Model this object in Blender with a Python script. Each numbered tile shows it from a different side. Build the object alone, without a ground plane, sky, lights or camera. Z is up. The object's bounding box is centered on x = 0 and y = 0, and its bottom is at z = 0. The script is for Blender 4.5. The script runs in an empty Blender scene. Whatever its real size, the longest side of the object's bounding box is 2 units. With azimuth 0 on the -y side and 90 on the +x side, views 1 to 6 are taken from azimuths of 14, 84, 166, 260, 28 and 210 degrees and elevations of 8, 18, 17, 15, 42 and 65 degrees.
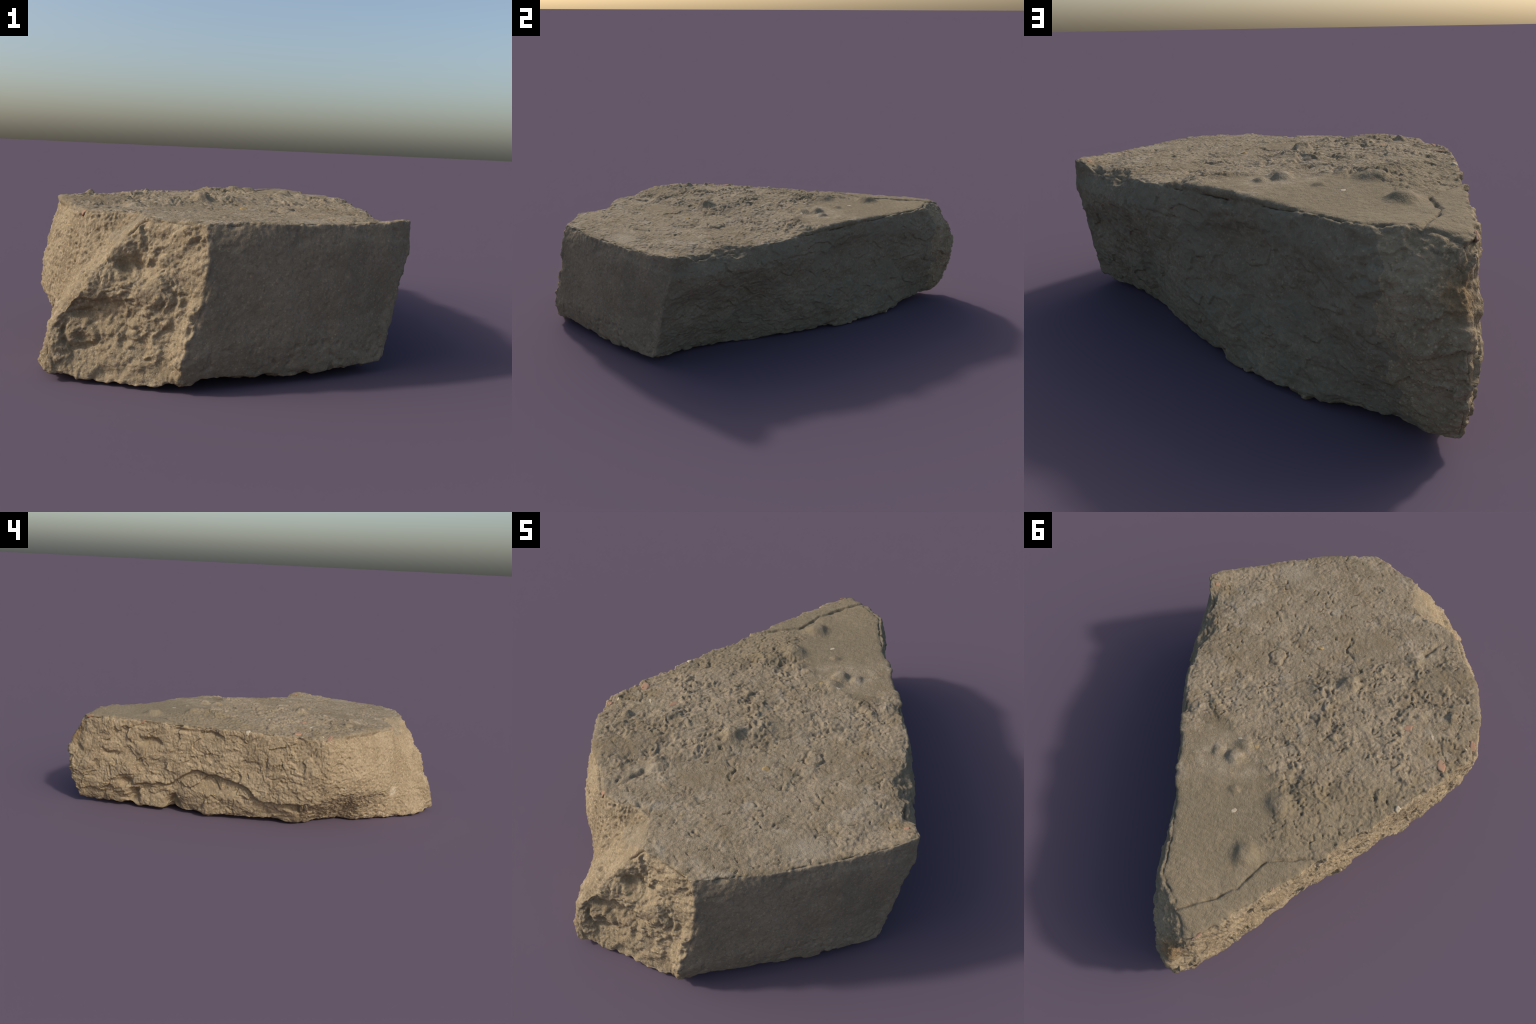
import bpy, bmesh, math
import numpy as np
from mathutils import Vector

VOXEL = 0.0034

# ---------------------------------------------------------------- the block
# Profiles of the side wall, going round the block.  Each profile runs from
# the top edge down to the bottom edge: top, upper, middle, lower, bottom.
back_face = [
    [(.674,-.410,.494),(.668,-.420,.41),(.652,-.452,.28),(.630,-.474,.13),(.614,-.506,.030)],
    [(.580,-.275,.462),(.612,-.278,.385),(.558,-.285,.25),(.520,-.315,.12),(.495,-.390,.010)],
    [(.518,-.120,.474),(.548,-.085,.395),(.490,-.098,.25),(.440,-.152,.12),(.410,-.200,.000)],
    [(.452,.050,.482),(.480,.062,.40),(.440,.047,.25),(.408,.025,.12),(.372,-.005,.000)],
    [(.375,.200,.488),(.390,.203,.40),(.375,.195,.25),(.355,.190,.12),(.322,.180,.004)],
    [(.300,.335,.492),(.300,.334,.40),(.290,.336,.25),(.284,.342,.12),(.272,.342,.006)],
    [(.205,.490,.492),(.207,.490,.40),(.210,.486,.25),(.220,.494,.12),(.216,.494,.008)],
    [(.120,.630,.495),(.130,.630,.40),(.130,.615,.25),(.138,.616,.12),(.136,.618,.014)],
]
pointed_end = [
    [(.065,.760,.502),(.092,.775,.42),(.085,.765,.27),(.052,.745,.12),(.035,.730,.025)],
    [(-.030,.815,.506),(.035,.872,.40),(.025,.875,.27),(-.005,.845,.13),(-.032,.822,.030)],
    [(-.090,.870,.494),(-.030,.935,.38),(-.034,.952,.25),(-.060,.925,.12),(-.075,.908,.030)],
    [(-.125,.908,.475),(-.100,.960,.36),(-.100,1.003,.24),(-.110,.975,.12),(-.120,.945,.035)],
    [(-.170,.880,.480),(-.160,.908,.40),(-.165,.908,.26),(-.150,.900,.12),(-.125,.878,.010)],
]
long_face = [
    [(-.238,.727,.487),(-.236,.728,.40),(-.240,.728,.25),(-.240,.734,.12),(-.195,.735,.012)],
    [(-.316,.560,.485),(-.312,.560,.40),(-.306,.556,.25),(-.310,.560,.12),(-.270,.565,.012)],
    [(-.388,.408,.484),(-.385,.405,.40),(-.388,.400,.25),(-.376,.400,.12),(-.320,.410,.012)],
    [(-.447,.260,.485),(-.447,.255,.40),(-.457,.250,.25),(-.445,.250,.12),(-.415,.240,.012)],
    [(-.510,.113,.484),(-.512,.105,.40),(-.522,.100,.25),(-.510,.100,.12),(-.450,.090,.012)],
    [(-.586,-.055,.482),(-.588,-.060,.40),(-.593,-.060,.25),(-.585,-.060,.12),(-.500,-.060,.010)],
    [(-.640,-.190,.480),(-.643,-.190,.40),(-.645,-.190,.25),(-.628,-.186,.12),(-.525,-.160,.008)],
]
left_face = [
    [(-.665,-.262,.478),(-.672,-.285,.40),(-.665,-.300,.25),(-.640,-.298,.168),(-.485,-.255,.004)],
    [(-.605,-.405,.480),(-.615,-.420,.40),(-.632,-.440,.27),(-.610,-.445,.200),(-.445,-.410,.004)],
    [(-.530,-.530,.478),(-.558,-.540,.40),(-.575,-.570,.27),(-.580,-.572,.195),(-.470,-.530,.004)],
    [(-.447,-.614,.480),(-.490,-.638,.40),(-.515,-.642,.28),(-.520,-.645,.180),(-.462,-.620,.004)],
    [(-.374,-.700,.478),(-.415,-.705,.40),(-.440,-.702,.28),(-.462,-.690,.170),(-.445,-.690,.003)],
    [(-.300,-.734,.480),(-.330,-.746,.40),(-.365,-.748,.28),(-.410,-.762,.160),(-.424,-.772,.006)],
    [(-.196,-.712,.485),(-.228,-.765,.41),(-.312,-.833,.28),(-.370,-.845,.160),(-.414,-.855,.010)],
    [(-.130,-.735,.487),(-.165,-.825,.42),(-.262,-.912,.29),(-.348,-.915,.160),(-.380,-.930,.022)],
]
hollow_face = [
    [(-.080,-.866,.483),(-.133,-.890,.42),(-.225,-.950,.28),(-.322,-.962,.16),(-.325,-1.008,.025)],
    [(-.030,-.872,.482),(-.060,-.885,.42),(-.125,-.936,.28),(-.240,-.930,.13),(-.250,-.985,.010)],
    [(.040,-.885,.480),(.020,-.895,.41),(-.010,-.944,.27),(-.090,-.940,.12),(-.130,-.972,.000)],
    [(.090,-.898,.482),(.085,-.905,.41),(.085,-.920,.27),(.020,-.945,.12),(-.010,-.975,.000)],
]
cast_face = [
    [(.120,-.900,.482),(.140,-.920,.41),(.143,-.930,.27),(.095,-.985,.10),(.085,-.965,.020)],
    [(.210,-.842,.484),(.222,-.858,.42),(.225,-.860,.27),(.195,-.905,.12),(.180,-.895,.035)],
    [(.330,-.757,.484),(.338,-.764,.42),(.342,-.774,.27),(.332,-.788,.12),(.308,-.785,.025)],
    [(.485,-.614,.483),(.496,-.626,.42),(.496,-.636,.27),(.476,-.650,.12),(.454,-.664,.018)],
    [(.602,-.504,.490),(.608,-.512,.41),(.588,-.519,.27),(.563,-.544,.12),(.553,-.566,.026)],
]
profiles = back_face + pointed_end + long_face + left_face + hollow_face + cast_face


def base_block():
    bm = bmesh.new()
    rings = [[bm.verts.new(p) for p in prof] for prof in profiles]
    n = len(rings)
    for i in range(n):
        a, b = rings[i], rings[(i + 1) % n]
        for k in range(len(a) - 1):
            bm.faces.new((a[k], a[k + 1], b[k + 1], b[k]))
    top = bm.faces.new([r[0] for r in rings])
    bot = bm.faces.new([r[-1] for r in rings])
    bmesh.ops.recalc_face_normals(bm, faces=bm.faces)
    # lift the interior of the cap faces on a spine so that they triangulate well
    bmesh.ops.triangulate(bm, faces=bm.faces[:], ngon_method='BEAUTY')
    me = bpy.data.meshes.new("base")
    bm.to_mesh(me); bm.free()
    return me


def remeshed(me):
    ob = bpy.data.objects.new("base", me)
    bpy.context.scene.collection.objects.link(ob)
    m = ob.modifiers.new("r", 'REMESH'); m.mode = 'VOXEL'; m.voxel_size = VOXEL
    dg = bpy.context.evaluated_depsgraph_get()
    out = bpy.data.meshes.new_from_object(ob.evaluated_get(dg))
    bpy.data.objects.remove(ob)
    return out


base = remeshed(base_block())
#=== STOP (surface relief follows)

# ------------------------------------------------------------ noise helpers
def _hash(ix, iy, iz, seed):
    u = np.uint32
    h = ix.astype(u) * u(374761393) + iy.astype(u) * u(668265263) + iz.astype(u) * u(2147483647) + u((seed * 1274126177) & 0xFFFFFFFF)
    h = (h ^ (h >> u(13))) * u(1274126177)
    h = (h ^ (h >> u(16))) * u(2246822519)
    return h ^ (h >> u(15))

_G = np.array([(1,1,0),(-1,1,0),(1,-1,0),(-1,-1,0),(1,0,1),(-1,0,1),(1,0,-1),(-1,0,-1),
               (0,1,1),(0,-1,1),(0,1,-1),(0,-1,-1),(1,1,0),(-1,1,0),(0,-1,1),(0,-1,-1)], dtype=np.float32)

def perlin(p, seed=0):
    """Gradient noise, about -1..1, at the rows of p."""
    p = p.astype(np.float32); i = np.floor(p).astype(np.int32); f = p - i
    w = f * f * f * (f * (f * 6 - 15) + 10)
    out = np.zeros(len(p), np.float32)
    for dx in (0, 1):
        for dy in (0, 1):
            for dz in (0, 1):
                g = _G[_hash(i[:, 0] + dx, i[:, 1] + dy, i[:, 2] + dz, seed) & 15]
                d = g[:, 0] * (f[:, 0] - dx) + g[:, 1] * (f[:, 1] - dy) + g[:, 2] * (f[:, 2] - dz)
                out += d * (w[:, 0] if dx else 1 - w[:, 0]) * (w[:, 1] if dy else 1 - w[:, 1]) * (w[:, 2] if dz else 1 - w[:, 2])
    return out * 1.1

def fbm(p, size, octaves=3, seed=0, gain=.5):
    out = 0; amp = 1.0; q = p / size
    for o in range(octaves):
        out = out + amp * perlin(q, seed + 17 * o)
        q = q * 2.03 + 5.1; amp *= gain
    return out

def ridged(p, size, octaves=3, seed=0):
    """Sharp valleys between rounded lumps: 0 in the valleys, up to 1."""
    out = 0; amp = 1.0; q = p / size
    for o in range(octaves):
        out = out + amp * np.abs(perlin(q, seed + 31 * o))
        q = q * 2.07 + 3.3; amp *= .5
    return out

def cells(p, size, seed=0):
    """Distances to the nearest two cell points, and a random value of the nearest cell."""
    q = (p / size).astype(np.float32); i = np.floor(q).astype(np.int32)
    f1 = np.full(len(p), 9., np.float32); f2 = f1.copy(); val = np.zeros(len(p), np.float32)
    for dx in (-1, 0, 1):
        for dy in (-1, 0, 1):
            for dz in (-1, 0, 1):
                a, b, c = i[:, 0] + dx, i[:, 1] + dy, i[:, 2] + dz
                h = _hash(a, b, c, seed)
                jx = (h & 1023) / 1023.; jy = ((h >> 10) & 1023) / 1023.; jz = ((h >> 20) & 1023) / 1023.
                d = np.sqrt((a + jx - q[:, 0]) ** 2 + (b + jy - q[:, 1]) ** 2 + (c + jz - q[:, 2]) ** 2).astype(np.float32)
                near = d < f1
                f2 = np.where(near, f1, np.minimum(f2, d))
                val = np.where(near, ((h >> 5) & 255) / 255., val)
                f1 = np.where(near, d, f1)
    return f1, f2, val

def facets(p, size, seed=0, tilt=.5):
    """Flat broken planes: each cell has its own level and slope; sharp ledges between."""
    q = (p / size).astype(np.float32); i = np.floor(q).astype(np.int32)
    f1 = np.full(len(p), 9., np.float32); out = np.zeros(len(p), np.float32)
    for dx in (-1, 0, 1):
        for dy in (-1, 0, 1):
            for dz in (-1, 0, 1):
                a, b, c = i[:, 0] + dx, i[:, 1] + dy, i[:, 2] + dz
                h = _hash(a, b, c, seed)
                ex = a + (h & 1023) / 1023. - q[:, 0]; ey = b + ((h >> 10) & 1023) / 1023. - q[:, 1]; ez = c + ((h >> 20) & 1023) / 1023. - q[:, 2]
                d = np.sqrt(ex * ex + ey * ey + ez * ez)
                g = _hash(a, b, c, seed + 5)
                lev = (g & 255) / 127.5 - 1 + tilt * (ex * (((g >> 8) & 255) / 127.5 - 1) + ey * (((g >> 16) & 255) / 127.5 - 1) + ez * (((g >> 24) & 255) / 127.5 - 1))
                near = d < f1
                out = np.where(near, lev, out); f1 = np.where(near, d, f1)
    return out

def step(a, b, x):
    t = np.clip((x - a) / (b - a), 0, 1)
    return t * t * (3 - 2 * t)

def line_distance(xy, pts):
    d = np.full(len(xy), 9.)
    for a, b in zip(pts[:-1], pts[1:]):
        a = np.array(a); b = np.array(b); ab = b - a
        t = np.clip(((xy - a) @ ab) / (ab @ ab), 0, 1)
        d = np.minimum(d, np.linalg.norm(xy - a - t[:, None] * ab, axis=1))
    return d

def area_distance(xy, pts):
    """Distance to the border of a polygon, positive inside."""
    d = line_distance(xy, list(pts) + [pts[0]])
    inside = np.zeros(len(xy), bool)
    for (x0, y0), (x1, y1) in zip(pts, list(pts[1:]) + [pts[0]]):
        if y0 == y1: continue
        cr = ((y0 > xy[:, 1]) != (y1 > xy[:, 1]))
        inside ^= cr & (xy[:, 0] < (x1 - x0) * (xy[:, 1] - y0) / (y1 - y0) + x0)
    return np.where(inside, d, -d)


# ------------------------------------------------------ read the base mesh
nv = len(base.vertices)
P = np.empty(nv * 3, np.float32); base.vertices.foreach_get("co", P); P = P.reshape(-1, 3).astype(np.float64)
Ed = np.empty(len(base.edges) * 2, np.int32); base.edges.foreach_get("vertices", Ed); Ed = Ed.reshape(-1, 2)
deg = np.bincount(Ed.ravel(), minlength=nv).astype(float)

# table of each vertex's neighbours, padded with the vertex itself
both = np.concatenate([Ed, Ed[:, ::-1]]); both = both[np.argsort(both[:, 0], kind='stable')]
start = np.concatenate([[0], np.cumsum(deg.astype(int))[:-1]])
rank = np.arange(len(both)) - start[both[:, 0]]
neighbours = np.tile(np.arange(nv, dtype=np.int32)[:, None], (1, int(deg.max())))
neighbours[both[:, 0], rank] = both[:, 1]
pad = deg.max() - deg

def average(v, times, k=.7):
    v = v.astype(np.float32); d = deg[:, None].astype(np.float32); p = pad[:, None].astype(np.float32)
    for _ in range(times):
        total = -p * v
        for c in range(neighbours.shape[1]):
            total += v[neighbours[:, c]]
        v = v + k * (total / d - v)
    return v.astype(np.float64)

Nn = np.empty(nv * 3, np.float32); base.vertex_normals.foreach_get("vector", Nn); Nn = Nn.reshape(-1, 3).astype(np.float64)
soft = average(P, 6)
face_dir = average(Nn, 8)
N = average(face_dir, 14); N /= np.linalg.norm(N, axis=1)[:, None] + 1e-9
face_dir /= np.linalg.norm(face_dir, axis=1)[:, None] + 1e-9

# ---------------------------------------------------------- which face is it
rim = np.array([.030, .080, .100, .130, .200, .270, .330, .410, .480])
rim_x = np.array([.090, .085, .085, .104, .128, .140, .143, .139, .122])
x, y, z = P.T
edge_x = np.interp(z, rim, rim_x) + .012 * perlin(P / .06, 3) + .005 * perlin(P / .02, 4)
w_top = step(.55, .85, face_dir[:, 2]) * (z > .40)
w_under = step(.55, .85, -face_dir[:, 2])
cast_dir = np.array([.67, -.74, 0.])
w_cast = step(.55, .8, face_dir @ cast_dir) * step(-.006, .006, x - edge_x) * (1 - w_top)
back_dir = np.array([.87, .49, 0.])
w_back = step(.5, .8, face_dir @ back_dir) * (1 - w_top) * step(.90, .78, y + .10 * fbm(P, .10, 3, 9))
w_rough = np.clip(1 - w_top - w_cast - w_back, 0, 1)

# worn and nibbled edges: blend towards a rounder copy of the block, unevenly
rounder = average(soft, 15)
spur = step(.14, .05, np.linalg.norm(P - np.array((.67,-.41,.46)), axis=1))        # the thick corner that was spared
wear = (np.clip(.25 + .9 * fbm(P, .09, 3, 40), .08, .9) * (1 - .9 * spur))[:, None]
Q = soft * (1 - wear) + rounder * wear
ragged = perlin(P / .05, 45); bumpy = fbm(P, .05, 3, 46)
def knock_off(V, point, direction, centre, radius, roughness):
    """A spall: what stands beyond a bumpy plane near the centre is broken away."""
    n = np.array(direction); n = n / np.linalg.norm(n)
    near = (1 - spur) * step(1.0, .72, np.linalg.norm((P - np.array(centre)) / np.array(radius), axis=1) + .25 * ragged)
    over = (V - np.array(point)) @ n + roughness * bumpy
    return V - n * (np.clip(over, 0, .08) * near)[:, None]
Q = knock_off(Q, (.500,-.200,.478), (.52,.22,.82), (.57,-.22,.45), (.14,.17,.12), .012)
Q = knock_off(Q, (.400,.140,.478), (.75,.42,.51), (.41,.13,.46), (.06,.09,.06), .014)
Q = knock_off(Q, (.285,.345,.482), (.75,.45,.48), (.29,.345,.46), (.05,.06,.05), .012)
Q = knock_off(Q, (.028,.798,.498), (.38,.48,.79), (-.015,.86,.45), (.12,.12,.10), .022)
Q = knock_off(Q, (-.398,.372,.472), (-.8,.3,.52), (-.40,.37,.47), (.04,.04,.05), .012)
Q = knock_off(Q, (.40,-.700,.478), (.50,-.55,.66), (.38,-.72,.48), (.12,.12,.04), .012)
convex = np.einsum('ij,ij->i', P - average(rounder, 24), N)      # large along convex edges
convex = np.clip(convex / .008, 0, 1)

def only(mask, fn):
    """Works a relief out on the vertices that need it."""
    i = np.nonzero(mask > .003)[0]
    out = np.zeros(nv); out[i] = fn(P[i]); return out

def bend(p, amount, size, seed):
    return p + amount * np.stack([perlin(p / size, seed), perlin(p / size, seed + 1), perlin(p / size, seed + 2)], 1)

# ----------------------------------------------------------- broken sides
def broken_relief(p):
    w = bend(bend(p, .035, .11, 57), .020, .04, 50)
    slant = np.array([[.9, 0, .45], [0, .9, .35], [-.35, -.35, .9]])
    coarse = fbm(p, .22, 2, 60)
    planes = facets((w @ slant) * np.array([1, 1, 1.7]), .135, 61, 1.2)
    plates = facets((bend(p, .020, .035, 53) @ slant) * np.array([1, 1, 1.5]), .048, 62, 1.4)
    grains = ridged(w, .024, 2, 63)
    fine = fbm(p, .011, 2, 64)
    patchy = step(-.25, .35, fbm(p, .13, 2, 67))
    rough = .010 * coarse + .0070 * planes + .0016 * plates * (.3 + patchy) + .010 * (ridged(w @ slant * np.array([1, 1, 1.8]), .11, 3, 56) - .4) + .006 * (grains - .35) * (.3 + .8 * patchy) + .0022 * fine
    lumps = ridged(w, .08, 3, 68)
    pebbles = np.clip(1 - (cells(w, .040, 65)[0] / .55) ** 2, 0, 1)
    hollow = (.009 * coarse + .010 * fbm(w, .07, 2, 59) + .012 * (lumps - .35) * (.5 + .7 * patchy) + .006 * (pebbles - .4) * (.4 + patchy) + .0015 * plates + .006 * (grains - .35) * (.3 + patchy) + .0030 * fine)
    px, py = p[:, 0], p[:, 1]
    s1, s2, sv = cells(p, .028, 69)
    left = .007 * coarse + .006 * (lumps - .35) + .0015 * plates + .0060 * (grains - .35) + .0030 * fine - .007 * np.clip(1 - (s1 / .33) ** 2, 0, 1) * (sv > .6)
    fine_side = step(-.20, -.32, py)
    leftward = step(-.90, -.82, py) * step(-.12, -.2, px)
    return rough * (1 - fine_side) + fine_side * (hollow * (1 - leftward) + left * leftward)
side = only(w_rough, broken_relief)
side -= side[w_rough > .5].mean()

# ---------------------------------------------------------- the back side
def back_relief(p):
    w = bend(p, .02, .06, 55)
    return (.005 * fbm(p, .20, 2, 70) + .0045 * fbm(p, .06, 3, 71) + .003 * facets(w * np.array([1, 1, 1.6]), .075, 73, 1.2)
            + .0030 * (ridged(w * np.array([1, 1, 1.6]), .03, 2, 72) - .35) + .0010 * fbm(p, .011, 2, 64))
back = only(w_back, back_relief)

# ---------------------------------------------------------- the cast side
def cast_relief(p):
    pz = p[:, 2]
    c = .003 * fbm(p, .12, 2, 75) + .0014 * fbm(p, .02, 3, 76) + .0007 * fbm(p, .011, 2, 64)
    c -= .007 * step(.2, .8, fbm(p, .07, 3, 77)) * step(.36, .47, pz)
    return c - .005 * step(.15, .7, fbm(p, .035, 2, 78)) * step(.2, .08, pz)
cast = only(w_cast, cast_relief)

# ---------------------------------------------------------- the top
ti = np.nonzero(w_top > .003)[0]
x, y = P[ti, 0], P[ti, 1]
T = P[ti].copy(); T[:, 2] = 0
xy = T[:, :2]
wob = .020 * fbm(T, .07, 3, 80)
smooth_area = [(.34,.26),(.22,.17),(.125,.150),(.03,.20),(-.045,.265),(-.112,.330),(-.161,.445),(-.235,.493),(-.345,.435),
               (-.42,.50),(-.30,.90),(-.10,1.1),(.25,.95)]
sd = area_distance(xy, smooth_area)
smoothness = step(-.055, .030, sd + 1.4 * wob) * .9
twarp = bend(T, .014, .045, 81); twarp[:, 2] = 0
# the band across the middle is thick and coarse; towards the cast side it thins out
front_line = [(.402,.113),(.216,-.055),(.065,-.177),(-.026,-.291),(-.063,-.364),(-.27,-.466),(-.45,-.62)]
behind = area_distance(xy, front_line + [(-1,-.7),(-1,1),(1,1),(1,.3)]) + .5 * wob
band = step(-.10, .06, behind) * .6 + .4
flakes = step(-.05, .05, fbm(twarp, .085, 3, 84)) * .5 + step(.10, .18, fbm(twarp, .050, 3, 85)) * .5
crumbs = ridged(twarp, .024, 2, 86)
b1, b2, bv = cells(twarp, .026, 87)
drops = np.clip(1 - (b1 / .45) ** 2, 0, 1) ** .7 * (bv > .5) * bv
p1, p2, pv = cells(twarp, .017, 88)
pits = np.clip(1 - (p1 / .40) ** 2, 0, 1) * (pv > .62)
lines = fbm(twarp, .050, 2, 92)
chinks = np.exp(-(lines / .045) ** 2) * step(.10, .35, fbm(T, .05, 2, 93))       # short curved cracks
thick = .5 + step(-.3, .4, fbm(T, .14, 2, 94))
rough_top = (.0090 * (flakes - .5) + .0045 * (crumbs - .33) + .0040 * drops - .0070 * pits + .006 * fbm(twarp, .08, 2, 79)) * band * thick * .85 - .0080 * chinks + .0020 * fbm(T, .013, 2, 88)
calm_top = .0020 * fbm(T, .09, 3, 89) + .0006 * fbm(T, .012, 2, 90) + .0016 * np.clip(1 - (p1 / .3) ** 2, 0, 1) * (pv > .92)
top = .003 * fbm(T, .35, 2, 91) + rough_top * (1 - smoothness) + calm_top * smoothness
from_long_edge = (x + .665) * .917 - (y + .26) * .398
crown = step(-.05, .12, behind) * step(.0, .20, from_long_edge) * step(.62, .34, y)
top += (.022 - .006 * smoothness) * crown

def mound(cx, cy, r, h, lean=.5):
    """A blob of mortar, steeper on its far side."""
    dx, dy = x - cx, y - cy
    d = np.hypot(dx - lean * r * .35, dy) / r + .22 * perlin(T / (r * .9), int(1000 * abs(cx)) + 7)
    return h * np.exp(-(np.clip(d, 0, 4) ** 3.2) * 1.2)
for m in [(-.111,-.262,.036,.026),(-.149,.322,.042,.020),(-.224,.231,.046,.014),(-.151,.541,.044,.024),
          (.094,.249,.030,.024),(.088,.185,.030,.015),(.160,.262,.022,.012),(-.520,-.344,.022,.015),
          (-.270,-.505,.035,.014),(-.02,-.17,.03,.010),(.02,.36,.018,.008)]:
    top += mound(*m)
cl = np.hypot(x - .209, y + .222) + .014 * perlin(T / .03, 95)
top += .004 * step(.034, .024, cl) - .006 * np.exp(-((cl - .036) / .006) ** 2)

def groove(pts, width, depth, wander=.010):
    d = line_distance(xy + wander * np.stack([fbm(T, .05, 2, 96), fbm(T, .05, 2, 97)], 1), pts)
    return -depth * np.exp(-(d / width) ** 2) * (.4 + .8 * step(-.3, .3, perlin(T / .05, 98)))
top += groove([(-.345,-.66),(-.313,-.635),(-.285,-.560)], .014, .012, .02)
top += groove(front_line[:5], .006, .005, .02)
top += groove([(-.045,-.37),(-.015,-.41),(-.005,-.44),(.012,-.47)], .007, .009, .025)
crack = [(-.045,.845),(-.060,.832),(-.132,.745),(-.189,.653),(-.203,.583),(-.222,.520),(-.30,.465),(-.345,.43)]
top += groove(crack, .0055, .010, .006)
strip = area_distance(xy, crack + [(-.45,.45),(-.25,.95),(-.05,.95)])
top += .004 * step(-.003, .006, strip)
flat_patch = step(-.02, .02, area_distance(xy, [(-.01,-.43),(-.06,-.39),(-.16,-.47),(-.15,-.56),(-.03,-.55)]) + wob)
top = top * (1 - .6 * flat_patch)
pale_patch = step(-.005, .005, area_distance(xy, [(.46,-.60),(.30,-.68),(.27,-.65),(.36,-.57)]) + .4 * wob)
top = top * (1 - .5 * pale_patch)
rim_strip = step(-.003, .003, area_distance(xy, [(.15,-.88),(.27,-.70),(.46,-.58),(.60,-.42),(.70,-.42),(.50,-.70)]) + .3 * wob)
top -= .002 * rim_strip
t_all = np.zeros(nv); t_all[ti] = top; top = t_all
x, y, z = P.T

disp = w_top * top + w_cast * cast + w_back * back + w_rough * side
# bites out of the edges
bite = only(convex, lambda p: step(.0, .55, fbm(p, .075, 3, 100)) + .5 * step(.1, .6, fbm(p, .03, 2, 101)))
disp -= convex * .024 * bite * (1 - .2 * w_cast) * (1 - .8 * spur)
back_rim = convex * step(.40, .46, P[:, 2]) * step(-.25, .1, (x - .36) * .87 + (y - .22) * .49 + .12)
disp -= back_rim * .009 * only(back_rim, lambda p: step(-.1, .45, fbm(p, .11, 3, 102)))
rubble = step(.30, .38, P[:, 2]) * step(.16, .10, np.hypot(x + .0, y - .86)) * (1 - w_top)
disp += rubble * only(rubble, lambda p: .010 * (ridged(bend(p, .015, .04, 58), .05, 3, 103) - .4))

# ------------------------------------- single lumps, stones and hollows
uneven = perlin(P / .03, 110); uneven_b = perlin(P / .04, 111)
def ball(c, r):
    return np.sqrt((((P - np.array(c)) / np.array(r)) ** 2).sum(1))
def lump(c, r, h):
    d = ball(c, r) * (1 + .25 * uneven)
    return h * np.exp(-d ** 2.5)
def stone(c, r, h, gap, rim=.18):
    d = ball(c, r) * (1 + .40 * uneven_b)
    return h * step(1.0, .75, d) * (1 - .4 * np.clip(d, 0, 1) ** 2) - gap * np.exp(-((d - 1.05) / rim) ** 2)
k = 1 - w_top
disp += k * (
    lump((-.098,-.896,.343), (.055,.06,.034), -.040) + lump((-.008,-.90,.349), (.030,.04,.016), -.016)
    + lump((-.046,-.903,.306), (.022,.03,.022), -.014) + stone((-.235,-.942,.143), (.050,.06,.042), .010, .007)
    + lump((-.16,-.92,.205), (.11,.08,.045), -.022) + lump((-.02,-.90,.42), (.03,.04,.015), -.010)
    + lump((-.313,.586,.311), (.06,.045,.045), .016) + lump((-.279,.685,.233), (.06,.050,.055), .018)
    + lump((.36,.16,.14), (.10,.05,.10), .012) + lump((.50,-.22,.12), (.08,.05,.10), .026) + lump((.57,-.35,.26), (.06,.04,.06), -.014) + lump((.29,.30,.13), (.10,.09,.10), .018) + lump((.45,-.08,.22), (.10,.07,.10), -.018)
    + lump((.26,.38,.37), (.12,.16,.05), -.020) + lump((.55,-.30,.36), (.07,.07,.06), .018) + lump((.12,.63,.42), (.07,.08,.05), .016)
    + lump((-.27,.694,.150), (.06,.03,.022), -.030) + lump((-.314,.573,.378), (.06,.06,.022), -.026)
    + lump((-.237,.772,.290), (.06,.05,.016), -.020) + lump((-.256,.658,.055), (.08,.032,.05), -.055)
    + lump((-.324,.447,.040), (.08,.030,.045), -.050) + lump((-.40,.40,.455), (.05,.06,.010), -.012)
    + lump((-.446,.266,.450), (.05,.06,.010), -.012) + lump((-.10,.936,.40), (.05,.05,.03), -.014))
# the ledge that runs down the long side, proud above and broken back below
side_uz = np.stack([y, z], 1)
ledge = [(.62,.14),(.468,.160),(.36,.250),(.185,.225),(.069,.176),(.008,.119),(-.19,.130)]
ledge_z = np.interp(y, [p[0] for p in ledge[::-1]], [p[1] for p in ledge[::-1]]) + .012 * fbm(P, .06, 2, 112)
on_long = k * (x < -.2) * step(-.24, -.15, y) * step(.70, .58, y)
disp += on_long * (-.024 * step(.006, -.010, z - ledge_z) * step(-.12, -.02, z - ledge_z)
                   - .010 * np.exp(-((z - ledge_z + .004) / .007) ** 2))

V = Q + N * disp[:, None]
tame = np.maximum(step(.11, .05, P[:, 2]) * (.3 + .7 * convex), .45 * convex)[:, None]     # no thorns on the rims
V = V * (1 - tame) + average(V, 7) * tame
V[:, 2] = np.where(V[:, 2] < 0, V[:, 2] * .15, V[:, 2])       # worn flat where it rests on the ground
V[:, 2] -= V[:, 2].min()

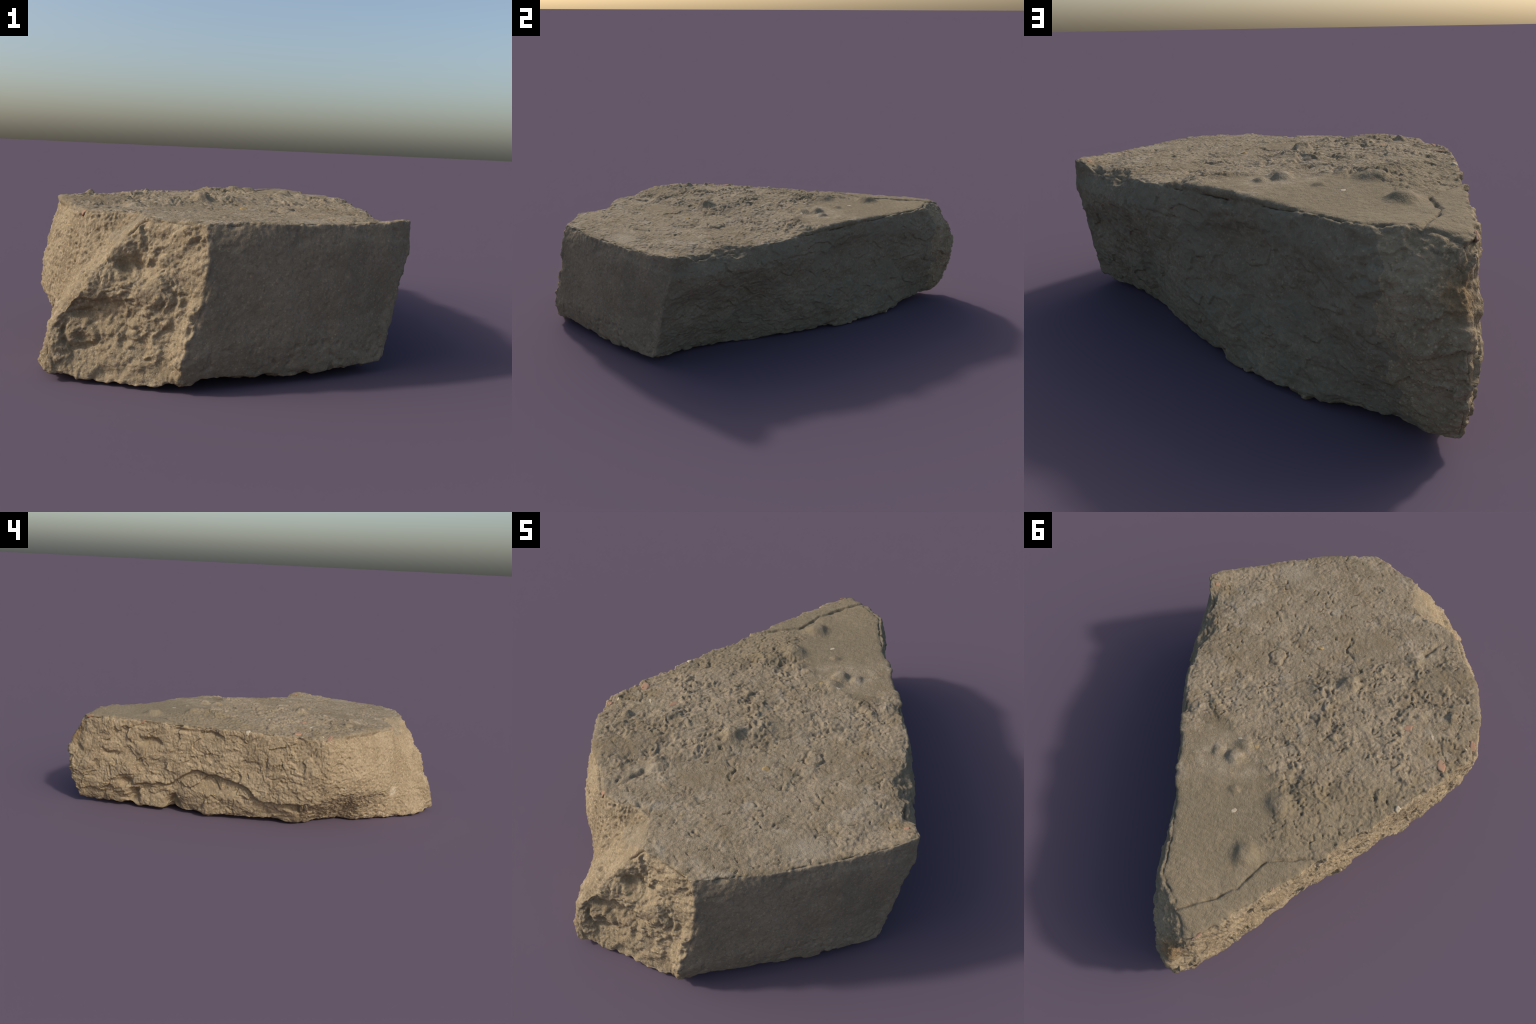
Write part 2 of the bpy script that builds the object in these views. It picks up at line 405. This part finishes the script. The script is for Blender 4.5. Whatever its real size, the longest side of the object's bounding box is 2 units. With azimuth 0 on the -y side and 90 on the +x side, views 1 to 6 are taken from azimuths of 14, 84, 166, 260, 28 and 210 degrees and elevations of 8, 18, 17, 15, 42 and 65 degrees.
# ------------------------------------------------------ write and split it
faces = np.empty(len(base.polygons) * 4, np.int32); base.polygons.foreach_get("vertices", faces); faces = faces.reshape(-1, 4)
def fill(me, verts, quads):
    me.vertices.add(len(verts)); me.vertices.foreach_set("co", verts.astype(np.float32).ravel())
    me.loops.add(quads.size); me.loops.foreach_set("vertex_index", quads.astype(np.int32).ravel())
    me.polygons.add(len(quads)); me.polygons.foreach_set("loop_start", np.arange(0, quads.size, 4, dtype=np.int32))
    me.update(calc_edges=True)
whole = bpy.data.meshes.new("whole")
fill(whole, V, faces)
vn = np.empty(nv * 3, np.float32); whole.vertex_normals.foreach_get("vector", vn); vn = vn.reshape(-1, 3)
weights = np.stack([w_top, w_cast, w_rough, w_back], 1)
region = weights[faces].mean(1).argmax(1)


# -------------------------------------------------------------- materials
def new_material(name):
    m = bpy.data.materials.new(name); m.use_nodes = True
    nt = m.node_tree; nt.nodes.clear()
    out = nt.nodes.new('ShaderNodeOutputMaterial'); bs = nt.nodes.new('ShaderNodeBsdfPrincipled')
    nt.links.new(bs.outputs[0], out.inputs[0])
    bs.inputs['Roughness'].default_value = .92
    bs.inputs['Specular IOR Level'].default_value = .12
    return m, nt, bs

class Nodes:
    def __init__(s, nt):
        s.nt = nt; s.co = nt.nodes.new('ShaderNodeTexCoord').outputs['Object']
    def link(s, v, sock):
        if isinstance(v, bpy.types.NodeSocket): s.nt.links.new(v, sock)
        else: sock.default_value = v
    def noise(s, scale, detail=4, rough=.55, offset=(0,0,0), stretch=(1,1,1), distort=0):
        mp = s.nt.nodes.new('ShaderNodeMapping'); mp.inputs['Location'].default_value = offset; mp.inputs['Scale'].default_value = stretch
        s.nt.links.new(s.co, mp.inputs['Vector'])
        n = s.nt.nodes.new('ShaderNodeTexNoise'); n.inputs['Scale'].default_value = scale
        n.inputs['Detail'].default_value = detail; n.inputs['Roughness'].default_value = rough; n.inputs['Distortion'].default_value = distort
        s.nt.links.new(mp.outputs[0], n.inputs['Vector']); return n.outputs['Fac']
    def cell(s, scale, what='Distance', rand=1):
        n = s.nt.nodes.new('ShaderNodeTexVoronoi'); n.inputs['Scale'].default_value = scale; n.inputs['Randomness'].default_value = rand
        s.nt.links.new(s.co, n.inputs['Vector']); return n.outputs[what]
    def ramp(s, v, lo, hi, a=0., b=1.):
        n = s.nt.nodes.new('ShaderNodeMapRange'); n.interpolation_type = 'SMOOTHSTEP'
        s.link(v, n.inputs['Value']); n.inputs['From Min'].default_value = lo; n.inputs['From Max'].default_value = hi
        n.inputs['To Min'].default_value = a; n.inputs['To Max'].default_value = b; return n.outputs[0]
    def math(s, op, a, b=0., c=None):
        n = s.nt.nodes.new('ShaderNodeMath'); n.operation = op
        s.link(a, n.inputs[0]); s.link(b, n.inputs[1])
        if c is not None: s.link(c, n.inputs[2])
        return n.outputs[0]
    def mix(s, f, a, b, mode='MIX'):
        n = s.nt.nodes.new('ShaderNodeMix'); n.data_type = 'RGBA'; n.blend_type = mode
        s.link(f, n.inputs[0])
        for v, sock in ((a, n.inputs[6]), (b, n.inputs[7])):
            s.link(v if isinstance(v, bpy.types.NodeSocket) else (*v, 1), sock)
        return n.outputs[2]
    def spot(s, centre, radius, soft):
        """1 inside a wobbly ball, 0 outside."""
        n = s.nt.nodes.new('ShaderNodeVectorMath'); n.operation = 'DISTANCE'
        s.link(s.co, n.inputs[0]); n.inputs[1].default_value = centre
        d = s.math('ADD', n.outputs['Value'], s.math('MULTIPLY_ADD', s.noise(18, 3), radius * 1.2, -radius * .6))
        return s.ramp(d, radius + soft, radius - soft)
    def half(s, point, direction, soft, wobble=.03):
        """0 behind a line on the plan, 1 beyond it."""
        n = s.nt.nodes.new('ShaderNodeVectorMath'); n.operation = 'DOT_PRODUCT'
        s.link(s.co, n.inputs[0]); n.inputs[1].default_value = (*direction, 0)
        o = point[0] * direction[0] + point[1] * direction[1]
        d = s.math('ADD', n.outputs['Value'], s.math('MULTIPLY_ADD', s.noise(14, 3), wobble * 2, -wobble - o))
        return s.ramp(d, -soft, soft)
    def bump(s, h, strength, dist, prev=None):
        n = s.nt.nodes.new('ShaderNodeBump'); n.inputs['Strength'].default_value = strength; n.inputs['Distance'].default_value = dist
        s.link(h, n.inputs['Height'])
        if prev is not None: s.link(prev, n.inputs['Normal'])
        return n.outputs[0]

def concrete(name, dark, mid, pale, specks, grain, grit):
    m, nt, bs = new_material(name); n = Nodes(nt)
    col = n.mix(n.ramp(n.noise(5, 5, .6), .35, .65), dark, mid)
    col = n.mix(n.ramp(n.noise(22, 5, .65, (3, 1, 2)), .45, .75, 0, .8), col, pale)
    col = n.mix(n.ramp(n.noise(75, 4, .6, (7, 5, 1)), .48, .72, 0, .8), col, tuple(c * .85 for c in dark))
    col = n.mix(n.ramp(n.noise(130, 3, .6, (2, 9, 4)), .55, .72, 0, .6), col, tuple(c * 1.12 for c in pale))
    col = n.mix(n.ramp(n.cell(75), .26, .14, 0, specks), col, n.mix(n.ramp(n.cell(75, 'Color'), .2, .8), tuple(c * 1.15 for c in pale), (.47, .35, .18)))
    col = n.mix(n.ramp(n.noise(230, 2, .5), .62, .75, 0, .5), col, tuple(c * .55 for c in dark))
    h = n.math('ADD', n.noise(70, 5, .65), n.math('MULTIPLY', n.noise(260, 3, .6), .6))
    nt.links.new(n.bump(h, grain, grit), bs.inputs['Normal'])
    return m, nt, bs, n, col

broken, nt, bs, n, col = concrete("broken_concrete", (.250,.190,.116), (.325,.253,.158), (.400,.318,.208), .75, 1.0, .004)
col = n.mix(n.math('MULTIPLY', n.spot((-.10,.95,.38), .05, .03), .6), col, (.20, .12, .05))
col = n.mix(n.math('MULTIPLY', n.spot((-.44,-.715,.15), .025, .01), .7), col, (.48, .40, .29))
nt.links.new(col, bs.inputs['Base Color'])

stained, nt, bs, n, col = concrete("stained_concrete", (.200,.160,.104), (.246,.200,.132), (.286,.240,.165), .35, .9, .003)
col = n.mix(n.ramp(n.noise(9, 5, .6, (4, 4, 4)), .45, .62, 0, .6), col, (.208, .180, .126))
col = n.mix(n.ramp(n.noise(16, 6, .7, (1, 8, 3), (1, 1, 2.5), 1.5), .60, .68, 0, .65), col, (.135, .075, .045))
nt.links.new(col, bs.inputs['Base Color'])

cast_mat, nt, bs, n, col = concrete("cast_concrete", (.200,.160,.108), (.245,.197,.135), (.290,.238,.168), .35, .9, .003)
nt.links.new(col, bs.inputs['Base Color'])

top_mat, nt, bs, n, col = concrete("mortar_top", (.220,.174,.112), (.285,.228,.152), (.350,.288,.200), .35, 1.0, .004)
col = n.mix(n.ramp(n.noise(7, 5, .65, (5, 2, 8)), .52, .68, 0, .6), col, (.185, .138, .078))
col = n.mix(n.ramp(n.noise(10, 5, .65, (8, 1, 3)), .56, .70, 0, .55), col, (.345, .295, .220))
col = n.mix(n.ramp(n.noise(34, 4, .6, (3, 6, 3)), .60, .70, 0, .5), col, (.215, .160, .085))
rim_strip = n.math('MULTIPLY', n.half((.40, -.665), (.68, -.733), .012, .02), .6)
col = n.mix(rim_strip, col, (.195, .150, .088))
trowel = n.math('MULTIPLY', n.half((-.05, .26), (-.50, .86), .03), 1.0)
calm = n.mix(n.ramp(n.noise(30, 4, .6, (0,0,0), (1, 3, 1)), .35, .7), (.190,.150,.092), (.240,.193,.125))
calm = n.mix(n.ramp(n.cell(60), .16, .06, 0, .6), calm, (.36, .31, .23))
col = n.mix(n.math('MULTIPLY', trowel, .8), col, calm)
col = n.mix(n.math('MULTIPLY', n.spot((.242,.147,.485), .045, .035), .55), col, (.115, .088, .052))
col = n.mix(n.math('MULTIPLY', n.spot((.36,-.62,.485), .06, .05), .25), col, (.37, .33, .26))
nt.links.new(col, bs.inputs['Base Color'])

def stone_material(name, a, b):
    m, nt, bs = new_material(name); n = Nodes(nt)
    nt.links.new(n.mix(n.ramp(n.noise(70, 4), .3, .7), a, b), bs.inputs['Base Color'])
    nt.links.new(n.bump(n.noise(150, 3), .5, .002), bs.inputs['Normal'])
    return m
brick = stone_material("brick", (.34,.185,.115), (.29,.20,.135))
ochre = stone_material("ochre_stone", (.36,.25,.11), (.28,.20,.10))
quartz = stone_material("pale_stone", (.47,.40,.29), (.37,.30,.20))

# ------------------------------------------------------------- the objects
root = bpy.data.objects.new("concrete_chunk", None)
root.empty_display_size = .2
root["label"] = "rough broken wedge of grey brown concrete with mortar top"
root["category"] = "concrete block"
bpy.context.scene.collection.objects.link(root)

def add_region(name, idx, mat):
    f = faces[region == idx]
    used, inv = np.unique(f, return_inverse=True)
    me = bpy.data.meshes.new(name)
    fill(me, V[used], inv.reshape(-1, 4))
    me.materials.append(mat)
    me.polygons.foreach_set("use_smooth", np.ones(len(me.polygons), bool))
    me.update()
    me.normals_split_custom_set_from_vertices(vn[used].tolist())
    ob = bpy.data.objects.new(name, me); ob.parent = root
    bpy.context.scene.collection.objects.link(ob)
    return ob
add_region("mortar_top", 0, top_mat)
add_region("cast_side", 1, cast_mat)
add_region("broken_side", 2, broken)
add_region("stained_side", 3, stained)

def chip(name, at, size, mat, seed, sunk=.55):
    rng = np.random.default_rng(seed)
    bm = bmesh.new()
    bmesh.ops.create_icosphere(bm, subdivisions=3, radius=1)
    pts = np.array([v.co[:] for v in bm.verts])
    r = 1 + .35 * perlin(pts * 1.3 + seed * 3.7, seed) + .15 * perlin(pts * 3.1 + seed, seed)
    i = np.argmin(((V - np.array(at)) ** 2).sum(1))
    nrm = Vector(vn[i]); rot = nrm.to_track_quat('Z', 'Y').to_matrix()
    a = rng.uniform(0, 6.28)
    for v, p, k in zip(bm.verts, pts, r):
        px, py, pz = p * k
        q = Vector((math.cos(a) * px * size[0] - math.sin(a) * py * size[1], math.sin(a) * px * size[0] + math.cos(a) * py * size[1], min(pz, .6) * size[2]))
        v.co = rot @ q
    me = bpy.data.meshes.new(name); bm.to_mesh(me); bm.free()
    me.materials.append(mat)
    me.polygons.foreach_set("use_smooth", np.ones(len(me.polygons), bool))
    ob = bpy.data.objects.new(name, me); ob.parent = root
    ob.location = Vector(V[i]) - nrm * size[2] * sunk * .6
    bpy.context.scene.collection.objects.link(ob)

s = 0
for at, size in [((-.570,-.149,.485),(.026,.016,.010)),((-.632,-.290,.48),(.024,.013,.010)),((-.388,-.212,.485),(.020,.014,.008)),
                 ((.619,-.39,.47),(.013,.010,.008)),((-.352,-.712,.478),(.014,.009,.008)),((-.17,.875,.478),(.022,.007,.006)),
                 ((-.30,.60,.480),(.012,.005,.005))]:
    s += 1; chip("brick_chip", at, size, brick, s)
for at, size in [((.091,-.356,.485),(.017,.013,.007)),((.05,.17,.49),(.012,.009,.006)),((-.10,.15,.49),(.011,.011,.006))]:
    s += 1; chip("ochre_pebble", at, size, ochre, s)
for at, size in [((-.520,.094,.478),(.015,.012,.014)),((-.485,-.230,.485),(.015,.006,.007)),((-.615,-.262,.48),(.007,.006,.006)),
                 ((.117,.177,.49),(.010,.006,.006)),((.47,-.02,.475),(.008,.006,.006)),((-.02,.43,.489),(.012,.008,.004))]:
    s += 1; chip("pale_pebble", at, size, quartz, s)
for me in (base, whole): bpy.data.meshes.remove(me)
